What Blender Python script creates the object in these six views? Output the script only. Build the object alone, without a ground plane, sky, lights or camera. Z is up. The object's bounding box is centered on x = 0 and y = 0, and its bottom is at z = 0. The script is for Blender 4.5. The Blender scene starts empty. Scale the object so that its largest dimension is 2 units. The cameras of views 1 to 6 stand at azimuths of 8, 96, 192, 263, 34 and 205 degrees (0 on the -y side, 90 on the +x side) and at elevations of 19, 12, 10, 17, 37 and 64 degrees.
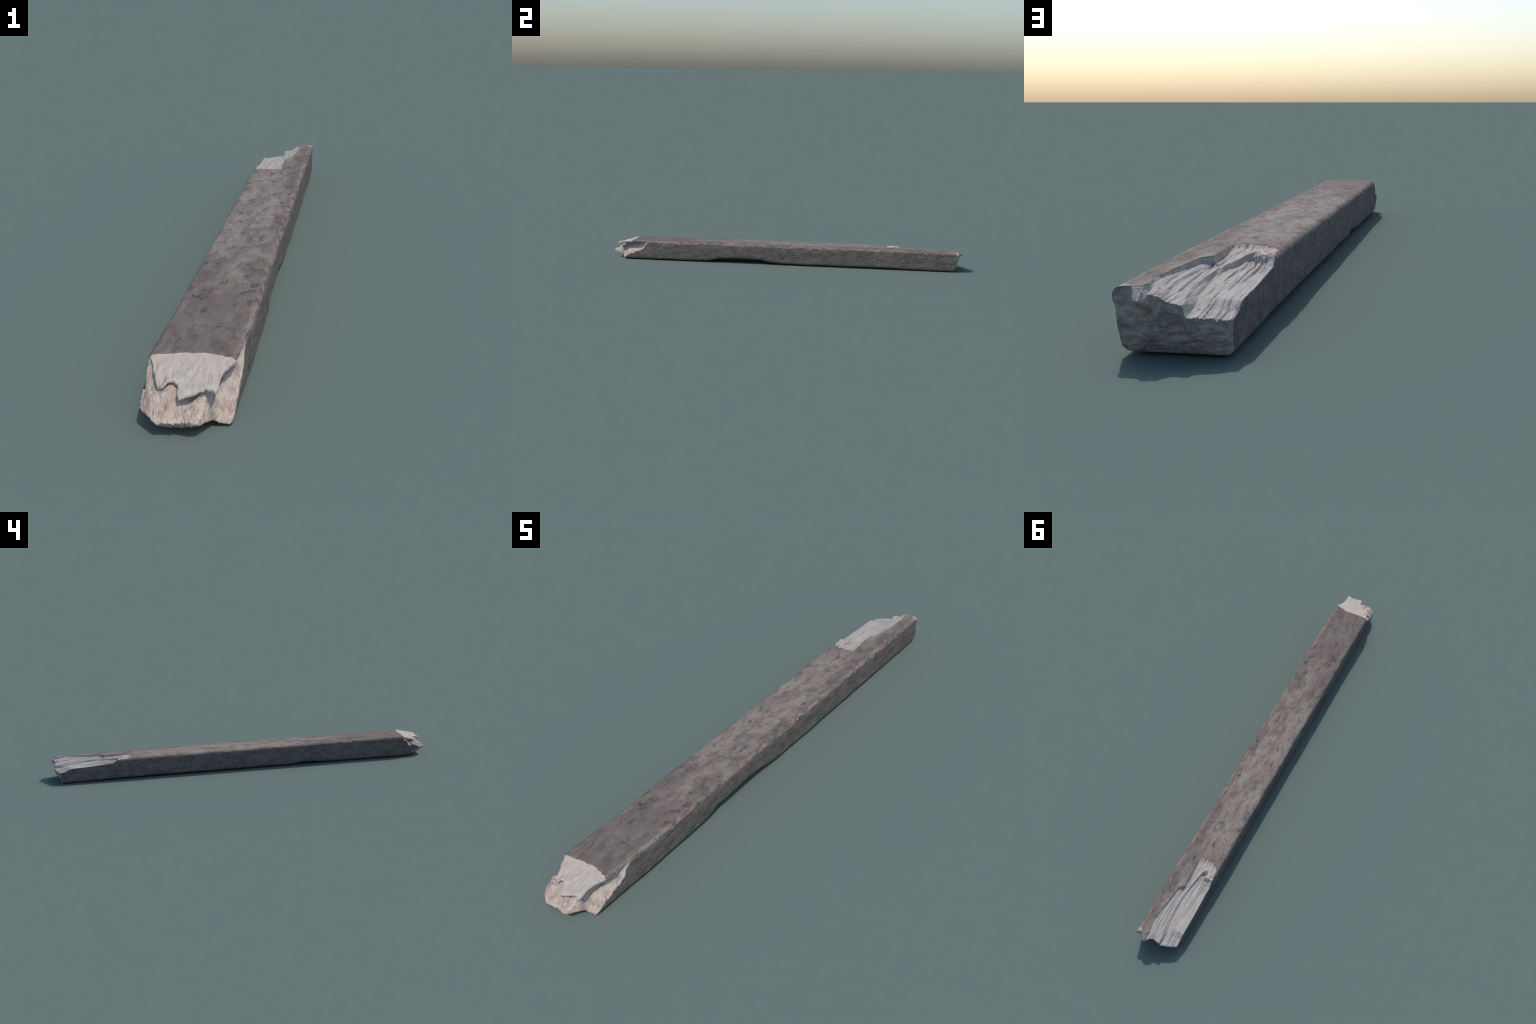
# A weathered timber beam, snapped at both ends.
# The solid is described by a set of rules (a rounded plank, a hollowed and
# torn south end with an overhanging tongue, a long split and a snapped face at
# the north end), meshed on a fine lattice and then parted by region.
import bpy, math
import numpy as np

# ------------------------------------------------------------------ helpers
RNG = np.random.RandomState(7)
PERM = RNG.permutation(512).astype(np.int64)
PERM = np.concatenate([PERM, PERM, PERM])
GRAD = RNG.normal(size=(512, 3)); GRAD /= np.linalg.norm(GRAD, axis=1)[:, None]

def noise(x, y, z=0.0):
    """3-D gradient noise, about -1..1."""
    x, y, z = np.broadcast_arrays(np.asarray(x, float), np.asarray(y, float), np.asarray(z, float))
    xi, yi, zi = np.floor(x).astype(np.int64), np.floor(y).astype(np.int64), np.floor(z).astype(np.int64)
    xf, yf, zf = x - xi, y - yi, z - zi
    fade = lambda t: t * t * t * (t * (t * 6 - 15) + 10)
    u, v, w = fade(xf), fade(yf), fade(zf)
    out = np.zeros(x.shape)
    for i in (0, 1):
        for j in (0, 1):
            for k in (0, 1):
                h = PERM[(PERM[(PERM[(xi + i) & 511] + yi + j) & 511] + zi + k) & 511]
                g = GRAD[h]
                d = g[..., 0] * (xf - i) + g[..., 1] * (yf - j) + g[..., 2] * (zf - k)
                out += d * (u if i else 1 - u) * (v if j else 1 - v) * (w if k else 1 - w)
    return out * 1.6

def fbm(x, y, z=0.0, octaves=3, gain=0.5):
    total, amp = 0.0, 1.0
    for o in range(octaves):
        f = 2.03 ** o
        total = total + amp * noise(x * f + 17 * o, y * f + 5 * o, z * f + 9 * o)
        amp *= gain
    return total

def spline(points):
    """Smooth curve through hand-placed (t, value) points (monotone cubic)."""
    p = np.array(points, float)
    t, v = p[:, 0], p[:, 1]
    h = np.diff(t); d = np.diff(v) / h
    m = np.zeros_like(v)
    m[0], m[-1] = d[0], d[-1]
    for i in range(1, len(v) - 1):
        if d[i - 1] * d[i] > 0:
            m[i] = 2 * d[i - 1] * d[i] / (d[i - 1] + d[i])
    def f(q):
        q = np.clip(q, t[0], t[-1])
        i = np.clip(np.searchsorted(t, q) - 1, 0, len(t) - 2)
        s = (q - t[i]) / h[i]
        return ((2*s**3 - 3*s**2 + 1) * v[i] + (s**3 - 2*s**2 + s) * h[i] * m[i]
                + (-2*s**3 + 3*s**2) * v[i+1] + (s**3 - s**2) * h[i] * m[i+1])
    return f

def sheet(points, soft=0.004):
    """Height field z(x, y) drawn through scattered control points."""
    p = np.array(points, float)
    S = 0.1
    a = p[:, :2] / S
    k = lambda q: -np.sqrt(((q[:, None, :] - a[None]) ** 2).sum(-1) + (soft / S) ** 2)
    n = len(p)
    A = np.zeros((n + 3, n + 3))
    A[:n, :n] = k(a) - 0.004 * np.eye(n)
    A[:n, n] = 1; A[:n, n+1:] = a
    A[n, :n] = 1; A[n+1:, :n] = a.T
    c = np.linalg.solve(A, np.concatenate([p[:, 2], np.zeros(3)]))
    def f(x, y):
        sh = x.shape
        q = np.stack([x.ravel(), y.ravel()], 1) / S
        return (k(q) @ c[:n] + c[n] + q @ c[n+1:]).reshape(sh)
    return f

def outline(points, x, y):
    """Signed distance to a closed outline in plan (negative inside)."""
    p = np.array(points, float)
    d = np.full(x.shape, 1e9); inside = np.zeros(x.shape, bool)
    for a, b in zip(p, np.roll(p, -1, 0)):
        e = b - a
        wx, wy = x - a[0], y - a[1]
        t = np.clip((wx * e[0] + wy * e[1]) / (e @ e), 0, 1)
        d = np.minimum(d, (wx - e[0] * t) ** 2 + (wy - e[1] * t) ** 2)
        cross = (a[1] > y) != (b[1] > y)
        xi = a[0] + (y - a[1]) * e[0] / (e[1] if e[1] else 1e-12)
        inside ^= cross & (x < xi)
    return np.sqrt(d) * np.where(inside, -1, 1)

def smax(a, b, k):
    h = np.clip(0.5 + 0.5 * (a - b) / k, 0, 1)
    return b + (a - b) * h + k * h * (1 - h)

def steepness(z2, xs, ys):
    gx, gy = np.gradient(z2, xs, ys)
    return np.sqrt(1 + np.clip(gx**2 + gy**2, 0, 9))

# ---------------------------------------------------- the plank's long lines
RIGHT = spline([(-1.05,.0755), (-.93,.0782), (-.80,.0808), (-.70,.0828), (-.50,.0835), (-.28,.0835), (.10,.0875),
                (.35,.0890), (.57,.0905), (.90,.0920), (1.05,.0915)])
LEFT = spline([(-1.05,-.0905), (-.86,-.0915), (-.78,-.0915), (-.50,-.0890), (-.22,-.0875), (.20,-.0850), (.44,-.0838),
               (.70,-.0825), (.90,-.0830), (1.05,-.0830)])
TOP = spline([(-1.05,.1080), (-.88,.1078), (-.78,.1066), (-.40,.1062), (.00,.1072), (.50,.1073), (.80,.1068), (1.05,.1056)])
FOOT = spline([(-1.05,.001), (-.80,.0012), (-.50,.0025), (.10,.0030), (.55,.0036), (.72,.0015), (.85,0), (1.05,.0010)])
SCOOP_R = spline([(-.50,0), (-.44,.002), (-.39,.0135), (-.33,.0185), (-.27,.0205), (-.17,.0190), (-.128,.0165), (-.114,.0095), (-.065,.0045), (.02,0), (.1,0)])
SCOOP_L = spline([(-.50,0), (-.44,.001), (-.38,.0070), (-.31,.0075), (-.285,.0015), (-.25,0), (0,0)])

def plank(X, Y, Z):
    """Signed distance (roughly) to the unbroken plank."""
    y1 = Y[0, :, 0]
    r = RIGHT(y1)[None, :, None]; l = LEFT(y1)[None, :, None]; t = TOP(y1)[None, :, None]
    waver_r = .0012 * noise(y1 * 9, 3.1)[None, :, None]; waver_l = .0012 * noise(y1 * 8, 7.7)[None, :, None]
    zz = np.clip(Z / .108, 0, 1)
    r = r + waver_r - .0040 * (1 - zz) ** 1.5
    l = l + waver_l + .0030 * (1 - zz) ** 2 + .0025 * zz ** 3
    c, hw = (r + l) / 2, (r - l) / 2
    crown = .0050 * np.clip(1 - ((X - c) / .085) ** 2, 0, 1)
    t = t + crown
    ramp_r = np.clip((X - .005) / .06, 0, 1) ** 1.3; ramp_l = np.clip((-X - .03) / .045, 0, 1)
    b = SCOOP_R(y1)[None, :, None] * ramp_r + SCOOP_L(y1)[None, :, None] * ramp_l + FOOT(y1)[None, :, None]
    rad = np.where(Z > .055, .0105, .0140)
    cz, hz = (t + b) / 2, (t - b) / 2
    qx = np.abs(X - c) - hw + rad; qz = np.abs(Z - cz) - hz + rad
    return np.minimum(np.maximum(qx, qz), 0) + np.sqrt(np.maximum(qx, 0)**2 + np.maximum(qz, 0)**2) - rad

# ----------------------------------------------------------- the south break
TONGUE_TOP = [(-.10,-.84,.121),(-.05,-.84,.122),(0,-.84,.122),(.05,-.84,.122),(.10,-.84,.121),
    (-.080,-.877,.1062),(-.050,-.876,.1094),(-.028,-.873,.1106),(-.008,-.870,.1111),(.025,-.868,.1108),(.051,-.874,.1094),(.072,-.882,.1068),
    (-.06,-.903,.1000),(-.02,-.903,.1032),(.03,-.903,.1032),(.057,-.914,.100),
    (.054,-.950,.094),(.051,-.974,.0885),(.033,-.966,.0905),(.004,-.977,.0835),(-.013,-.989,.0775),(-.020,-.950,.088),
    (-.028,-.938,.094),(-.042,-.949,.089),(-.052,-.947,.080),(-.066,-.930,.086),(-.074,-.905,.093),(0,-1.03,.068),(.06,-1.02,.076),(-.07,-1.0,.066)]
TONGUE_PLAN = [(.0785,-.790),(.0770,-.815),(.0765,-.850),(.0735,-.885),(.0580,-.912),(.0545,-.935),(.0545,-.962),(.0510,-.976),
    (.0455,-.969),(.033,-.9655),(.019,-.9715),(.007,-.9755),(-.006,-.981),(-.0115,-.9835),(-.0155,-.978),(-.0185,-.965),(-.0205,-.950),
    (-.028,-.9425),(-.036,-.9430),(-.045,-.9505),(-.0515,-.9495),(-.060,-.9405),(-.0665,-.930),(-.071,-.912),(-.0785,-.892),(-.0865,-.872),
    (-.12,-.840),(-.12,-.60),(.12,-.60),(.12,-.775)]
LOWER_TOP = [
    (.080,-.787,.112),(.080,-.797,.090),(.080,-.809,.077),(.080,-.814,.063),(.080,-.824,.057),(.080,-.838,.047),(.080,-.862,.042),
    (.080,-.877,.031),(.080,-.908,.022),(.080,-.921,.007),(.080,-.932,-.016),
    (.0715,-.808,.094),(.0656,-.818,.075),(.0600,-.838,.066),(.0470,-.873,.061),(.0430,-.910,.051),(.0380,-.932,.038),
    (.0600,-.890,.047),(.0600,-.915,.029),(.0690,-.930,.014),(.0550,-.934,.011),(.0600,-.948,-.010),(.0430,-.952,.010),(.046,-.97,-.01),
    (.0310,-.943,.055),(.0300,-.954,.067),(.0190,-.958,.070),(.0060,-.963,.060),(.0140,-.999,.046),(.0140,-1.010,.030),(.0250,-.985,.040),
    (.0340,-.965,.035),(.0370,-.980,.015),(-.006,-.975,.046),(-.002,-1.002,.036),(-.0217,-.990,.038),(-.0475,-.993,.039),(-.0475,-1.010,.022),(-.022,-1.008,.025),
    (-.0740,-.972,.052),(-.0830,-.955,.054),(-.0920,-.946,.049),(-.0920,-.934,.056),(-.0920,-.920,.058),(-.0920,-.904,.061),(-.0920,-.891,.079),
    (-.0920,-.882,.083),(-.0920,-.876,.092),(-.0920,-.864,.114),(-.0850,-.976,.040),(-.0780,-.992,.028),
    (-.0600,-.950,.064),(-.0600,-.936,.069),(-.0600,-.905,.073),(-.0700,-.900,.079),(-.0600,-.882,.108),(-.0350,-.970,.059),(-.0350,-.955,.070),(-.0350,-.930,.086),(-.0350,-.905,.115),
    (-.0170,-.968,.055),(.005,-.945,.061),(.015,-.925,.065),(.020,-.890,.078),(.045,-.845,.082),(-.020,-.90,.112),(-.06,-.80,.14),(0,-.80,.14),(.05,-.775,.14),(-.02,-.86,.13),(.02,-.82,.13)]
UNDERSIDE = [(-.09,-.80,-.006),(0,-.80,-.006),(.09,-.80,-.006),(-.088,-.890,-.003),(-.088,-.9005,.006),(-.088,-.920,.015),(-.088,-.929,.025),(-.088,-.940,.034),(-.088,-.957,.041),
    (-.088,-.972,.048),(-.088,-.99,.060),(-.05,-.905,-.004),(-.05,-.930,.002),(-.05,-.960,.013),(-.05,-.985,.024),(-.05,-.997,.034),(-.05,-1.01,.055),
    (0,-.91,-.004),(0,-.932,.001),(0,-.9515,.010),(0,-.976,.0185),(.005,-.991,.028),(.010,-1.002,.040),(.01,-1.02,.07),
    (.040,-.905,-.004),(.040,-.925,.004),(.040,-.940,.012),(.040,-.96,.022),(.040,-1.0,.04),(.070,-.90,-.005),(.070,-.930,-.001),(.070,-.950,.008),(.07,-1.0,.03)]
HOLLOW_PLAN = [(.0755,-.800),(.0705,-.812),(.0645,-.821),(.0590,-.840),(.0460,-.874),(.0415,-.910),(.0370,-.931),(.0320,-.941),(.0280,-.952),(.0190,-.9555),
    (.008,-.960),(-.001,-.968),(-.008,-.971),(-.0145,-.968),(-.020,-.952),(-.026,-.925),(-.022,-.885),(.000,-.845),(.035,-.815),(.060,-.800)]
HOLLOW_DIP = .005

# ----------------------------------------------------------- the north break
#            y     wall_x  z_wall  step_x  z_step  z_below  z_left  step_width
SPLIT = np.array([
    (.560, .0130, .1140, -.037, .1140, .1140, .1140, .004),
    (.575, .0125, .1085, -.037, .1085, .1085, .1110, .004),
    (.585, .0124, .1060, -.037, .1060, .1060, .1070, .004),
    (.605, .0124, .1030, -.037, .1055, .1045, .1060, .004),
    (.617, .0124, .1020, -.032, .1040, .1000, .1050, .004),
    (.633, .0124, .1005, -.022, .1005, .0905, .1035, .003),
    (.655, .0110, .0990, -.017, .0985, .0880, .0960, .003),
    (.670, .0096, .0980, -.014, .0970, .0860, .0875, .003),
    (.715, .0110, .0970, -.0065, .0950, .0865, .0832, .004),
    (.735, .0290, .1000, -.004, .0950, .0862, .0825, .005),
    (.800, .0364, .1015, .000, .0940, .0838, .0788, .008),
    (.850, .0430, .1030, .003, .0930, .0800, .0768, .014),
    (.890, .0460, .1035, .001, .0910, .0770, .0757, .014),
    (.915, .0455, .1030, -.003, .0885, .0735, .0620, .012),
    (.950, .0430, .1025, -.010, .0845, .0670, .0578, .008),
    (1.02, .0420, .1000, -.012, .0800, .0600, .0540, .007)])
END_RIM = spline([(-.10,.930),(-.083,.941),(-.071,.9525),(-.053,.959),(-.040,.964),(-.0166,.9750),(-.009,.9735),(.003,.9730),(.018,.9700),(.029,.9780),
                  (.0420,1.000),(.0470,1.015),(.0520,1.015),(.0560,1.000),(.062,.9755),(.075,.9735),(.086,.9765),(.0925,.9790),(.1,.979)])
END_FOOT = spline([(-.10,.924),(-.08,.927),(-.04,.932),(.005,.933),(.05,.936),(.075,.938),(.09,.940),(.1,.940)])

def split_surface(x, y):
    """Height of the torn long split at the north end, on the x-y lattice."""
    y1 = y[0]
    wig = lambda k, a, f: a * fbm(y1 * f, k, octaves=3)
    col = [np.interp(y1, SPLIT[:, 0], SPLIT[:, i]) for i in range(1, 8)]
    wall = col[0] + wig(1.3, .0020, 34); step = col[2] + wig(4.1, .0018, 35)
    out = np.full(x.shape, .14)
    for j in range(len(y1)):
        w, zw, s, zs, zb, zl, ww = wall[j], col[1][j], step[j], col[3][j], col[4][j], col[5][j], col[6][j]
        mid = s * .45 + w * .55
        xs = np.array([-.083, s - .030, s - ww, s, mid - .001, mid + .001, w - .0035, w, w + .003])
        zv = np.array([zl, zb * .75 + zl * .25, zb, zs, zs * .6 + zw * .4 - .0012, zs * .5 + zw * .5 + .0012, zw, zw + .002, .118])
        out[:, j] = np.interp(x[:, j], xs, zv)
    # a square block left standing beside the head of the split
    jag = .004 * fbm(x * 60, y * 60, 6.6, octaves=2)
    stands = np.minimum((-.042 - x + jag) / .004, (.656 - y + 2.5 * jag) / .028)
    out = np.where(y > .578, np.maximum(out, np.minimum(.1068 - .03 * (y - .58), out + .02 * np.clip(stands, 0, 1))), out)
    # the spike at the far end dips as it runs out
    out = np.minimum(out, np.where(x < .062, .1085 - .85 * (y - .974), .2))
    # fibres tear raggedly where the split runs out under the old skin
    out = out + .0045 * fbm(x * 120, y * 12, 7.1, octaves=3) * np.exp(-((y - .577) / .016) ** 2)
    out = out + .0026 * fbm(x * 170, y * 9, 3.9, octaves=3) * np.exp(-((out - .1080) / .004) ** 2)
    depth = np.clip((.109 - out) / .010, 0, 1)
    fade = np.clip((y - .585) / .05, .25, 1) * depth
    drift = .0022 * fbm(y * 6, 2.2, octaves=2)
    xf = x + drift
    uneven = np.clip(.55 + .8 * noise(x * 30, y * 8, 14.2), .15, 1.3)
    ridges = uneven * (.0028 * fbm(xf * 190, y * 5, 0.3, octaves=3, gain=.65)
                       + .0036 * ((1 - np.abs(noise(xf * 105, y * 4, 11.5))) - .72))
    cracks = -.012 * np.clip(fbm((x + drift) * 110, y * 6, 5.3, octaves=2) - .32, 0, .35)
    chips = -.009 * np.clip(noise(x * 110, y * 70, 9.1) - .42, 0, 1) * np.clip((y - .915) / .03, 0, 1)
    pits = -.026 * np.clip(noise(x * 95, y * 70, 3.7) - .22, 0, 1) * np.exp(-((y - .622) / .026) ** 2)
    return out + fade * (ridges + cracks) + depth * (chips + pits)

def split_end(x, z, zrim):
    """How far north the snapped face reaches, on the x-z lattice."""
    rim, foot = END_RIM(x), END_FOOT(x)
    base = np.minimum(rim, .9765 + .0055 * np.clip((x - .025) / .02, 0, 1))
    base = np.maximum(base, np.where(x > .04, .978, 0))
    s = np.clip(z / np.maximum(zrim - .012, .03), 0, 1)
    out = foot + (base - foot) * s ** .62
    out += (rim - base) * np.clip((z - zrim + .034) / .028, 0, 1) ** 1.5
    rough = .0034 * fbm(x * 42 + 2 * noise(x * 30, z * 30, 2.0), z * 62, 1.7, octaves=4, gain=.58) + .0045 * np.minimum(0, noise(x * 30, z * 50, 4.4) + .1)
    return out + rough * np.clip((z + .004) / .012, .3, 1) * np.clip((.1005 - z) / .012, .25, 1)

# ------------------------------------------------------------ fill a lattice
STEP = .0015
ax = np.arange(-.0975, .0985, STEP)
az = np.arange(-.0105, .1195, STEP)
ay = np.concatenate([np.arange(-1.0185, -.772, STEP), np.arange(-.772, .556, .0035), np.arange(.556, 1.012, STEP)])
X, Y, Z = (a.astype(np.float32) for a in np.meshgrid(ax, ay, az, indexing='ij'))
PLANK = plank(X, Y, Z).astype(np.float32)
field = PLANK.copy()
shape2 = (len(ax), len(ay))

def grid2(sel):
    return np.meshgrid(ax, ay[sel], indexing='ij')

south = ay < -.72
gx, gy = grid2(south); ys = ay[south]
top = sheet(TONGUE_TOP)(gx, gy)
grain = fbm(gx * 120 + 3 * noise(gx * 20, gy * 12, 6.0), gy * 14, 2.0, octaves=3, gain=.55)
dent = fbm(gx * 45, gy * 32, 8.0, octaves=2)
sunk = np.clip((.1040 - top) / .006, 0, 1)
ragged = .0028 * fbm(gx * 70, 0 * gx, 3.3, octaves=3) * np.clip(1 - np.abs(gy + .875) / .03, 0, 1)
top = top + .35 * ragged + sunk * (.0017 * grain + .0014 * dent)
plan_t = outline(TONGUE_PLAN, gx, gy) + .0019 * fbm(gx * 130, gy * 45, 1.0, octaves=3)
torn = 1.25 * np.clip(1 - np.abs(fbm(gx * 58 + 2.5 * noise(gx * 24, gy * 20, 21.), gy * 16, 31.0, octaves=3)), 0, 1) ** 1.6 - .75
pull = .0085 * (torn + .15) * np.clip((-gy - .90) / .05, 0, 1)        # fibres of uneven length at the front
low = sheet(LOWER_TOP)(gx, gy - pull)
furrow = fbm(gx * 85 + 2 * noise(gx * 25, gy * 18, 3.0), gy * 22, 5.0, octaves=3, gain=.55)
lump = fbm(gx * 36, gy * 36, 12.0, octaves=2)
front = np.clip((-gy - .80) / .06, 0, 1)
knead = np.clip(plan_t / .012 + .6, .25, 1)
low = low + front * knead * (.0062 * furrow + .0056 * lump + .0075 * torn - .012 * np.clip(noise(gx * 75, gy * 60, 41.) - .30, 0, 1))
belly = sheet(UNDERSIDE)(gx, gy - .7 * pull) + front * .0022 * fbm(gx * 60, gy * 40, 15.0, octaves=3) * np.clip((-gy - .90) / .03, 0, 1)
plan_h = outline(HOLLOW_PLAN, gx, gy)
inner = np.clip(-plan_h, 0, .06)
low = low - HOLLOW_DIP * np.clip(inner / .004, 0, 1)       # the hollow drops behind its rim and closes inwards
thick = np.maximum(.0070 + .006 * np.clip(-plan_t / .03, 0, 1), .0065 + .85 * np.maximum(inner - .007, 0))
under = np.minimum(top, .1082) - thick
low = np.where(plan_t < .001, np.minimum(low, top - .0005), low)

Zs = Z[:, south, :]; e = lambda a: a[:, :, None]
f_tongue = np.maximum(np.maximum(e(plan_t), (Zs - e(top)) / e(steepness(top, ax, ys))), (e(under) - Zs))
HOLLOW = np.maximum(e(plan_h) - .0008, Zs - e(np.minimum(top, .1082)) + .0042)
f_low = smax((Zs - e(low)) / e(steepness(low, ax, ys)), (e(belly) - Zs) / e(steepness(belly, ax, ys)), .003)
field[:, south, :] = np.maximum(field[:, south, :], smax(np.minimum(f_tongue, f_low), np.float32(-1), .001))

north = ay > .5
gxn, gyn = grid2(north); yn = ay[north]
cut = split_surface(gxn, gyn)
Zn = Z[:, north, :]
f_split = (Zn - e(cut)) / e(steepness(cut, ax, yn))
j_end = np.argmin(np.abs(yn - .962))
zrim = np.minimum(cut[:, j_end], .108)
zrim = np.convolve(np.pad(zrim, 3, mode='edge'), np.ones(7) / 7, 'valid')
gxe, gze = np.meshgrid(ax, az, indexing='ij')
reach = split_end(gxe, gze, zrim[:, None])
f_end = (Y[:, north, :] - reach[:, None, :]) * .75
field[:, north, :] = np.maximum(field[:, north, :], np.maximum(f_split, f_end))

# ------------------------------------------------- lattice -> smooth surface
def surface_net(F, ax, ay, az):
    S = F < 0
    nx, ny, nz = F.shape
    c = np.zeros((nx-1, ny-1, nz-1), np.int8)
    for i in (0, 1):
        for j in (0, 1):
            for k in (0, 1):
                c += S[i:nx-1+i, j:ny-1+j, k:nz-1+k]
    cells = np.argwhere((c > 0) & (c < 8))
    index = -np.ones((nx-1, ny-1, nz-1), np.int64)
    index[cells[:, 0], cells[:, 1], cells[:, 2]] = np.arange(len(cells))
    acc = np.zeros((len(cells), 3)); cnt = np.zeros(len(cells))
    corner = [(i, j, k) for i in (0, 1) for j in (0, 1) for k in (0, 1)]
    co = [ax, ay, az]
    for a in corner:
        for d in range(3):
            if a[d]: continue
            b = list(a); b[d] = 1
            ia = cells + a; ib = cells + b
            fa = F[ia[:, 0], ia[:, 1], ia[:, 2]]; fb = F[ib[:, 0], ib[:, 1], ib[:, 2]]
            m = (fa < 0) != (fb < 0)
            t = np.where(m, fa / np.where(m, fa - fb, 1), 0)
            pa = np.stack([co[q][ia[:, q]] for q in range(3)], 1)
            pb = np.stack([co[q][ib[:, q]] for q in range(3)], 1)
            acc += np.where(m[:, None], pa + (pb - pa) * t[:, None], 0); cnt += m
    verts = acc / cnt[:, None]
    quads = []
    for d in range(3):
        u, v = (d + 1) % 3, (d + 2) % 3
        lo = [slice(None)] * 3; hi = [slice(None)] * 3
        lo[d] = slice(0, -1); hi[d] = slice(1, None)
        A, B = S[tuple(lo)], S[tuple(hi)]
        E = np.argwhere(A != B)
        E = E[(E[:, u] > 0) & (E[:, v] > 0) & (E[:, u] < F.shape[u]-1) & (E[:, v] < F.shape[v]-1)]
        flip = B[E[:, 0], E[:, 1], E[:, 2]]
        ids = []
        for du, dv in ((1, 1), (0, 1), (0, 0), (1, 0)):
            q = E.copy(); q[:, u] -= du; q[:, v] -= dv
            ids.append(index[q[:, 0], q[:, 1], q[:, 2]])
        Q = np.stack(ids, 1)
        Q[flip] = Q[flip][:, ::-1]
        quads.append(Q)
    return verts, np.concatenate(quads)

V, Q = surface_net(field, ax, ay, az)
T = np.concatenate([Q[:, [0, 1, 2]], Q[:, [0, 2, 3]]])

def sample(F, ax_, ay_, az_, P):
    def loc(a, p):
        i = np.clip(np.searchsorted(a, p) - 1, 0, len(a) - 2)
        return i, np.clip((p - a[i]) / (a[i+1] - a[i]), 0, 1)
    (i, u), (j, v), (k, w) = loc(ax_, P[:, 0]), loc(ay_, P[:, 1]), loc(az_, P[:, 2])
    out = 0
    for a in (0, 1):
        for b in (0, 1):
            for c in (0, 1):
                out = out + F[i+a, j+b, k+c] * (u if a else 1-u) * (v if b else 1-v) * (w if c else 1-w)
    return out

def vertex_normals(V, T):
    n = np.cross(V[T[:, 1]] - V[T[:, 0]], V[T[:, 2]] - V[T[:, 0]])
    out = np.zeros_like(V)
    for k in range(3):
        for q in range(3):
            out[:, q] += np.bincount(T[:, k], n[:, q], len(V))
    return out / np.maximum(np.linalg.norm(out, axis=1), 1e-20)[:, None]

# fields that tell the regions apart (evaluated on the undisturbed surface)
fresh = sample(PLANK, ax, ay, az, V)                      # how far inside the old skin
fresh = -fresh - .0016 - .0005 * noise(V[:, 0] * 120, V[:, 1] * 120, V[:, 2] * 120)
fresh[np.abs(V[:, 1] - (-.1)) < .64] = -1
def pad_field(F, sel, fill):
    full = np.full(field.shape, fill, np.float32); full[:, sel, :] = F; return full
hollow = sample(pad_field(HOLLOW, south, 1), ax, ay, az, V)
hollow = -hollow                                    # > 0 on the walls of the hollow
mid = pad_field(Zs - e(under) + .0015 + 0 * e(plan_t), south, -1)
tongue = sample(mid, ax, ay, az, V)
tongue = np.where(V[:, 1] < -.70, tongue, -1)
ends = sample(pad_field((reach[:, None, :] - Y[:, north, :]) * .8 - (e(cut) - Zn), north, 1), ax, ay, az, V)

# slight unevenness of the whole skin
N = vertex_normals(V, T)

weather = (.0011 * fbm(V[:, 0] * 22, V[:, 1] * 11, V[:, 2] * 22, octaves=2)
           + .00045 * fbm(V[:, 0] * 90, V[:, 1] * 60, V[:, 2] * 90, octaves=3))
knock = -.0045 * np.clip(noise(V[:, 0] * 42, V[:, 1] * 26, V[:, 2] * 42) - .38, 0, 1)
edge_x = np.minimum(np.abs(V[:, 0] - RIGHT(V[:, 1])), np.abs(V[:, 0] - LEFT(V[:, 1])))
near_edge = np.clip(1 - edge_x / .012, 0, 1) * np.clip((V[:, 2] - .085) / .01, 0, 1)
knock += -.0048 * near_edge * np.clip(noise(V[:, 0] * 50, V[:, 1] * 38, V[:, 2] * 50 + 40) - .18, 0, 1)
weather = weather + np.where(fresh > 0, 0, knock)
V = V + N * (weather * np.where(fresh > 0, .5, 1.0) * np.clip(.25 + V[:, 2] / .02, .25, 1))[:, None]
for _ in range(1):                                         # one light relaxing pass
    s = np.zeros_like(V); c = np.zeros(len(V))
    for a, b in ((0, 1), (1, 2), (2, 3), (3, 0)):
        for p, q in ((a, b), (b, a)):
            c += np.bincount(Q[:, p], minlength=len(V))
            for d in range(3):
                s[:, d] += np.bincount(Q[:, p], V[Q[:, q], d], len(V))
    V = V * .75 + .25 * s / c[:, None]
# settle into the frame: centred, standing on z = 0, two metres long
lo, hi = V.min(0), V.max(0)
V -= np.array([(lo[0] + hi[0]) / 2, (lo[1] + hi[1]) / 2, lo[2]])
V[:, 1] *= 2.0 / (hi[1] - lo[1])

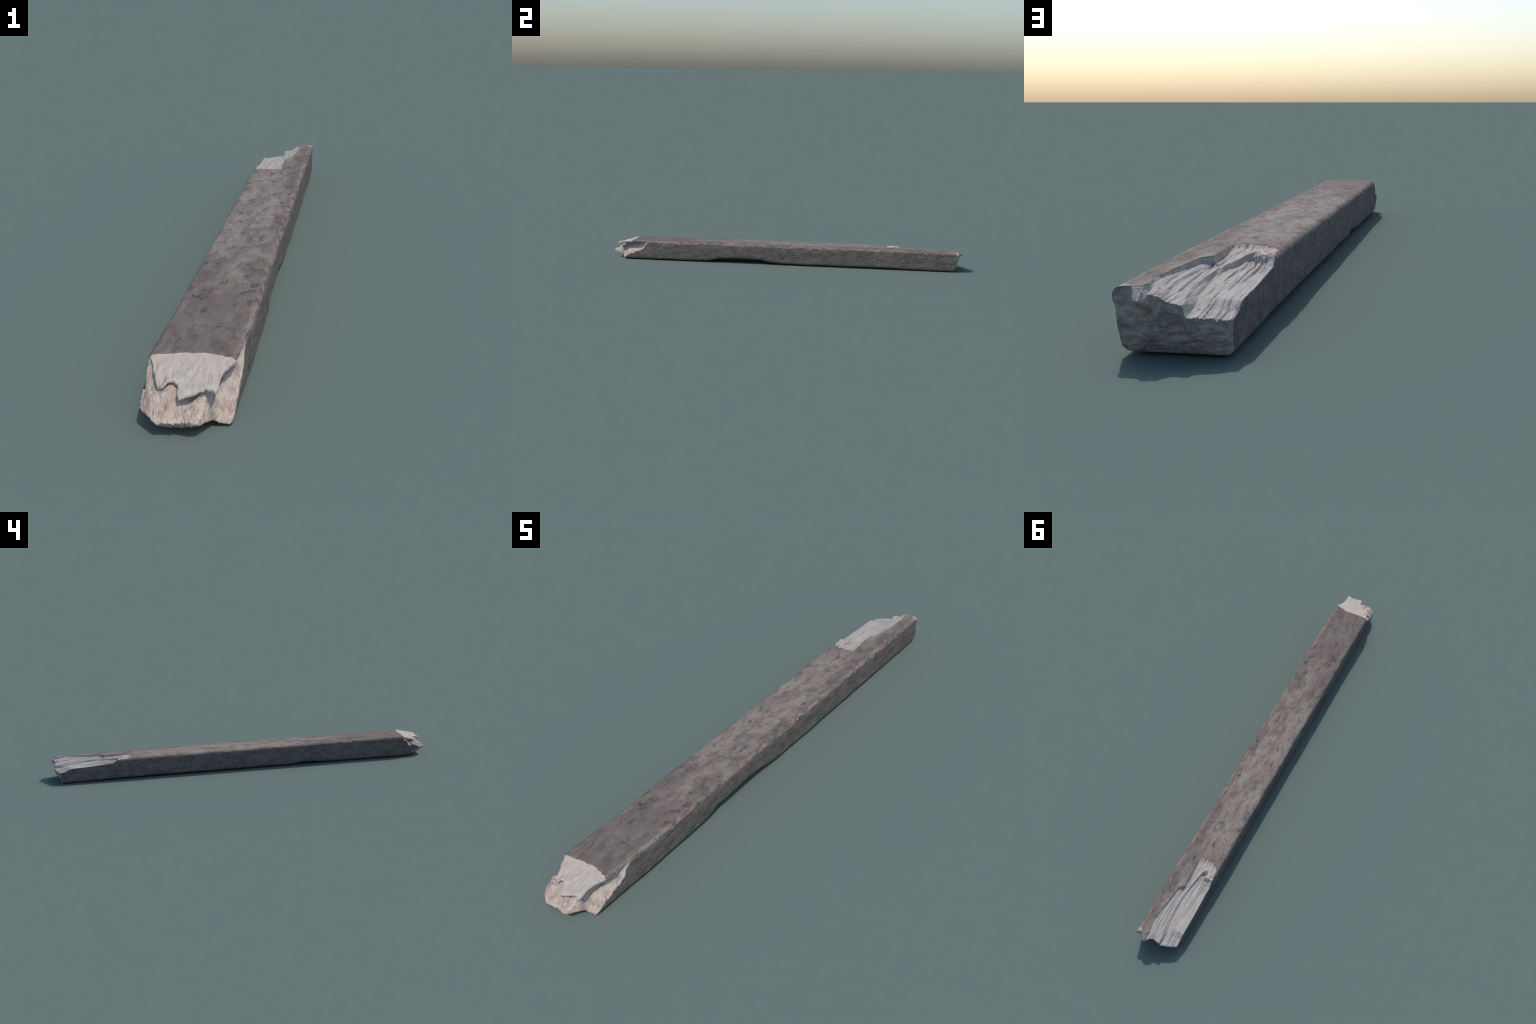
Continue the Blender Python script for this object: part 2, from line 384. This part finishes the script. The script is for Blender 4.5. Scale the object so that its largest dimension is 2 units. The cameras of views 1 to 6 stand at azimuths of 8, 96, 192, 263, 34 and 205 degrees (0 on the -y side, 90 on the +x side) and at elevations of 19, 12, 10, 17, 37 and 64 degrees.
# ------------------------------------------------------- part it by region
class Skin:
    def __init__(self, V, T, fields):
        self.V, self.fields = V, fields
        self.extra, self.extra_f = [], {k: [] for k in fields}
    def part(self, T, key):
        """Cut triangles along key = 0; returns (positive, negative)."""
        g = self.fields[key]
        g = np.where(np.abs(g) < 4e-5, 4e-5, g)
        s = g[T] > 0
        n = s.sum(1)
        pos, neg = [T[n == 3]], [T[n == 0]]
        mixed = T[(n > 0) & (n < 3)]
        base = len(self.V); made = {}; newV = []; newF = {k: [] for k in self.fields}
        def cutpoint(a, b):
            k = (a, b) if a < b else (b, a)
            if k not in made:
                a, b = k
                t = g[a] / (g[a] - g[b])
                made[k] = base + len(newV)
                newV.append(self.V[a] + (self.V[b] - self.V[a]) * t)
                for f in newF: newF[f].append(self.fields[f][a] * (1 - t) + self.fields[f][b] * t)
            return made[k]
        P, M = [], []
        for tri in mixed.tolist():
            sg = [g[v] > 0 for v in tri]
            lone = sg.index(True) if sum(sg) == 1 else sg.index(False)
            a, b, c = tri[lone], tri[(lone+1) % 3], tri[(lone+2) % 3]
            ab, ac = cutpoint(a, b), cutpoint(a, c)
            one, two = ([(a, ab, ac)], [(ab, b, c), (ab, c, ac)])
            (P if sg[lone] else M).extend(one)
            (M if sg[lone] else P).extend(two)
        if newV:
            self.V = np.concatenate([self.V, np.array(newV)])
            for f in newF: self.fields[f] = np.concatenate([self.fields[f], np.array(newF[f])])
        if P: pos.append(np.array(P))
        if M: neg.append(np.array(M))
        return np.concatenate(pos), np.concatenate(neg)

skin = Skin(V, T, dict(fresh=fresh, hollow=hollow, tongue=tongue, ends=ends))
fresh_T, old_T = skin.part(T, 'fresh')
is_south = skin.V[fresh_T[:, 0], 1] < 0
south_T, north_T = fresh_T[is_south], fresh_T[~is_south]
hollow_T, south_T = skin.part(south_T, 'hollow')
tongue_T, torn_T = skin.part(south_T, 'tongue')
split_T, snapped_T = skin.part(north_T, 'ends')
V = skin.V
ALL = np.concatenate([old_T, hollow_T, tongue_T, torn_T, split_T, snapped_T])
N = vertex_normals(V, ALL)

# ------------------------------------------------------------------ materials
class Nodes:
    def __init__(self, name):
        self.mat = bpy.data.materials.new(name); self.mat.use_nodes = True
        self.t = self.mat.node_tree; self.t.nodes.clear()
        self.out = self.t.nodes.new('ShaderNodeOutputMaterial')
        self.bsdf = self.t.nodes.new('ShaderNodeBsdfPrincipled')
        self.t.links.new(self.bsdf.outputs[0], self.out.inputs[0])
        self.coord = self.t.nodes.new('ShaderNodeTexCoord').outputs['Object']
        sep = self.t.nodes.new('ShaderNodeSeparateXYZ'); self.t.links.new(self.coord, sep.inputs[0])
        self.x, self.y, self.z = sep.outputs
    def put(self, socket, value):
        if hasattr(value, 'is_linked'): self.t.links.new(value, socket)
        elif isinstance(value, (tuple, list)): socket.default_value = tuple(value) + ((1,) if len(value) == 3 and len(socket.default_value) == 4 else ())
        else: socket.default_value = value
    def stretch(self, sx, sy, sz, offset=(0, 0, 0)):
        m = self.t.nodes.new('ShaderNodeMapping')
        self.put(m.inputs['Vector'], self.coord); m.inputs['Scale'].default_value = (sx, sy, sz); m.inputs['Location'].default_value = offset
        return m.outputs[0]
    def noise(self, vec, scale=1.0, detail=4, rough=.55, distort=0.0):
        n = self.t.nodes.new('ShaderNodeTexNoise')
        self.put(n.inputs['Vector'], vec)
        n.inputs['Scale'].default_value = scale; n.inputs['Detail'].default_value = detail
        n.inputs['Roughness'].default_value = rough; n.inputs['Distortion'].default_value = distort
        return n.outputs['Fac']
    def voronoi(self, vec, scale=1.0):
        n = self.t.nodes.new('ShaderNodeTexVoronoi'); self.put(n.inputs['Vector'], vec); n.inputs['Scale'].default_value = scale
        return n.outputs['Distance']
    def math(self, op, a, b=0.0, c=None):
        n = self.t.nodes.new('ShaderNodeMath'); n.operation = op
        self.put(n.inputs[0], a); self.put(n.inputs[1], b)
        if c is not None: self.put(n.inputs[2], c)
        return n.outputs[0]
    def band(self, v, a, b, lo=0.0, hi=1.0):
        n = self.t.nodes.new('ShaderNodeMapRange'); n.interpolation_type = 'SMOOTHSTEP'
        self.put(n.inputs['Value'], v)
        for k, q in (('From Min', a), ('From Max', b), ('To Min', lo), ('To Max', hi)): n.inputs[k].default_value = q
        return n.outputs['Result']
    def mix(self, fac, a, b, mode='MIX'):
        n = self.t.nodes.new('ShaderNodeMix'); n.data_type = 'RGBA'; n.blend_type = mode
        self.put(n.inputs[0], fac); self.put(n.inputs[6], a); self.put(n.inputs[7], b)
        return n.outputs[2]
    def mul(self, *v):
        r = v[0]
        for q in v[1:]: r = self.math('MULTIPLY', r, q)
        return r
    def finish(self, colour, height=None, strength=.3, distance=.001, rough=.85):
        self.put(self.bsdf.inputs['Base Color'], colour)
        self.bsdf.inputs['Roughness'].default_value = rough
        self.bsdf.inputs['Specular IOR Level'].default_value = .2
        if height is not None:
            b = self.t.nodes.new('ShaderNodeBump'); b.inputs['Strength'].default_value = strength; b.inputs['Distance'].default_value = distance
            self.put(b.inputs['Height'], height); self.t.links.new(b.outputs[0], self.bsdf.inputs['Normal'])
        return self.mat

def weathered_skin():
    m = Nodes('weathered_grey_wood')
    # the planed upper face: warm grey, browned in drawn-out patches, freckled
    wide = m.noise(m.stretch(16, 6, 16, (3, 1, 2)), 1, 3, .5)
    pink = m.noise(m.stretch(36, 15, 36, (9, 4, 1)), 1, 5, .62, .3)
    blot = m.noise(m.stretch(50, 26, 50), 1, 6, .68, .15)
    spot = m.noise(m.stretch(120, 70, 120, (4, 4, 4)), 1, 4, .65)
    fine = m.noise(m.stretch(420, 260, 420), 1, 3, .65)
    streak = m.noise(m.stretch(190, 26, 190, (1, 6, 3)), 1, 3, .6)
    col = m.mix(m.band(wide, .36, .62), (.205, .174, .155), (.250, .226, .195))
    col = m.mix(m.mul(m.band(pink, .46, .66), .85), col, (.168, .124, .112))
    col = m.mix(m.mul(m.band(streak, .5, .72), .35), col, (.115, .098, .092))
    cloud = m.noise(m.stretch(24, 11, 24, (6, 6, 2)), 1, 5, .6)
    col = m.mix(m.mul(m.band(cloud, .50, .66), .60), col, (.095, .078, .073))
    # dirt gathers toward the south end and along the east edge
    drift = m.noise(m.stretch(14, 7, 14, (5, 2, 8)), 1, 4, .6)
    dirt_y = m.band(m.math('ADD', m.y, m.mul(m.math('SUBTRACT', drift, .5), 1.6)), -.75, -.05, 1, 0)
    dirt_x = m.mul(m.band(m.math('ADD', m.x, m.mul(m.math('SUBTRACT', drift, .5), .22)), .025, .065), 1.0)
    dirt = m.math('MAXIMUM', dirt_y, dirt_x)
    col = m.mix(m.mul(dirt, .62), col, (.112, .092, .085))
    edge = m.math('ADD', .515, m.mul(dirt, -.045))
    dark = m.band(m.math('SUBTRACT', blot, edge), .015, .21)
    col = m.mix(m.mul(dark, .92), col, (.060, .050, .048))
    col = m.mix(m.mul(m.band(spot, .55, .72), .68), col, (.080, .068, .066))
    col = m.mix(m.mul(m.band(fine, .5, .8), .35), col, (.10, .09, .088))
    col = m.mix(m.mul(m.band(fine, .5, .22), .22), col, (.33, .30, .28))
    # worn pinkish arris on the east side
    arris = m.math('SUBTRACT', m.x, m.math('MULTIPLY_ADD', m.y, .0060, .0835))
    rub = m.noise(m.stretch(90, 26, 90, (7, 2, 5)), 1, 4, .6)
    worn = m.mul(m.band(arris, -.016, -.004), m.band(rub, .46, .60))
    col = m.mix(m.mul(worn, .75), col, (.270, .198, .180))
    chip = m.noise(m.stretch(150, 80, 150, (2, 9, 5)), 1, 2, .5)
    col = m.mix(m.mul(m.band(arris, -.016, -.006), m.band(chip, .66, .71)), col, (.36, .31, .28))
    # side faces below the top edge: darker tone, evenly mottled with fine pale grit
    grit = m.noise(m.stretch(150, 110, 150, (8, 1, 6)), 1, 5, .75)
    soft = m.noise(m.stretch(40, 22, 40, (1, 8, 2)), 1, 4, .6)
    side = m.mix(m.band(soft, .36, .64), (.112, .098, .090), (.160, .143, .131))
    side = m.mix(m.mul(m.band(grit, .46, .34), .8), side, (.055, .050, .048))
    side = m.mix(m.mul(m.band(grit, .54, .66), .8), side, (.270, .250, .230))
    ragged = m.math('ADD', m.z, m.mul(m.math('SUBTRACT', rub, .5), .012))
    col = m.mix(m.band(ragged, .0995, .0945), col, side)
    # bruises where the surface was knocked pale
    for cx, cy, cz, sx, sy, sz, tone in ((.083, -.690, .098, .006, .030, .004, (.22, .22, .22)), (.083, -.645, .089, .006, .016, .004, (.21, .215, .215)),
                                         (.083, -.600, .095, .005, .008, .004, (.27, .25, .24)), (.072, -.52, .107, .002, .003, .003, (.26, .24, .22)),
                                         (.080, .965, .104, .014, .009, .010, (.29, .28, .275)), (.091, .969, .097, .006, .007, .006, (.44, .40, .28))):
        d = m.t.nodes.new('ShaderNodeVectorMath'); d.operation = 'LENGTH'
        m.put(d.inputs[0], m.stretch(1 / sx, 1 / sy, 1 / sz, (-cx / sx, -cy / sy, -cz / sz)))
        r = m.math('ADD', d.outputs['Value'], m.mul(m.math('SUBTRACT', m.math('ADD', m.mul(spot, .5), m.mul(rub, .5)), .5), 4.5))
        col = m.mix(m.band(r, 1.25, .70), col, tone)
    return m.finish(col, m.math('ADD', m.mul(grit, .6), fine), .6, .0012)

def fresh_wood(name, light, grey, pink, pink_amount, stretch=(150, 9, 150), dark=(.16, .13, .12), dark_amount=.0, blush=None, relief=.0015):
    m = Nodes(name)
    grain = m.noise(m.stretch(*stretch), 1, 5, .62, .3)
    broad = m.noise(m.stretch(stretch[0] * .3, stretch[1] * 1.6, stretch[2] * .3, (2, 7, 5)), 1, 3, .5)
    fine = m.noise(m.stretch(400, 60, 400), 1, 2, .6)
    col = m.mix(m.band(grain, .40, .62), light, grey)
    col = m.mix(m.mul(m.band(broad, .46, .64), pink_amount), col, pink)
    if blush:                                    # redder heartwood near the head of the split
        col = m.mix(m.mul(m.band(m.math('ADD', m.y, m.mul(broad, .08)), blush[1], blush[0]), m.band(broad, .35, .55), .8), col, (.40, .305, .265))
    stain = m.noise(m.stretch(stretch[0] * .55, stretch[1] * 2.2, stretch[2] * .55, (6, 3, 1)), 1, 4, .6)
    col = m.mix(m.mul(m.band(stain, .48, .68), dark_amount), col, dark)
    return m.finish(col, m.math('ADD', grain, m.mul(fine, .4)), .8, relief, .8)

SKIN = weathered_skin()
TONGUE = fresh_wood('pale_tongue_wood', (.435, .385, .340), (.335, .322, .305), (.42, .345, .300), .5, relief=.0025)
TORN = fresh_wood('pinkish_torn_wood', (.46, .402, .350), (.37, .328, .297), (.345, .255, .215), .6, (90, 14, 90), (.225, .145, .120), .6, relief=.0055)
SPLITW = fresh_wood('bleached_split_wood', (.455, .422, .385), (.350, .336, .318), (.40, .325, .295), .5, (170, 8, 170), (.22, .215, .225), .3, (.62, .70), relief=.0040)
SNAP = fresh_wood('rough_snapped_wood', (.40, .365, .335), (.30, .278, .255), (.22, .20, .175), .7, (60, 30, 90), (.10, .095, .08), .6, relief=.0030)
INNER = fresh_wood('smooth_hollow_wood', (.40, .375, .37), (.37, .355, .36), (.38, .34, .34), .6, (20, 6, 20))

# -------------------------------------------------------------------- objects
root = bpy.data.objects.new('wooden_beam', None)
bpy.context.scene.collection.objects.link(root)
root['label'] = 'weathered grey timber beam with splintered pale broken ends'
root['category'] = 'wooden beam'

def part(name, tris, material):
    used, inv = np.unique(tris, return_inverse=True)
    tri = inv.reshape(-1, 3)
    me = bpy.data.meshes.new(name)
    me.vertices.add(len(used)); me.vertices.foreach_set('co', V[used].astype(np.float32).ravel())
    me.loops.add(tri.size); me.loops.foreach_set('vertex_index', tri.astype(np.int32).ravel())
    me.polygons.add(len(tri)); me.polygons.foreach_set('loop_start', np.arange(0, tri.size, 3, dtype=np.int32))
    me.polygons.foreach_set('use_smooth', np.ones(len(tri), bool))
    me.update(calc_edges=True)
    me.normals_split_custom_set_from_vertices([tuple(n) for n in N[used].tolist()])
    me.materials.append(material)
    ob = bpy.data.objects.new(name, me)
    bpy.context.scene.collection.objects.link(ob)
    ob.parent = root
    return ob

part('weathered_shaft', old_T, SKIN)
part('splintered_tongue', tongue_T, TONGUE)
part('torn_end', torn_T, TORN)
part('hollow', hollow_T, INNER)
part('split_face', split_T, SPLITW)
part('snapped_end', snapped_T, SNAP)
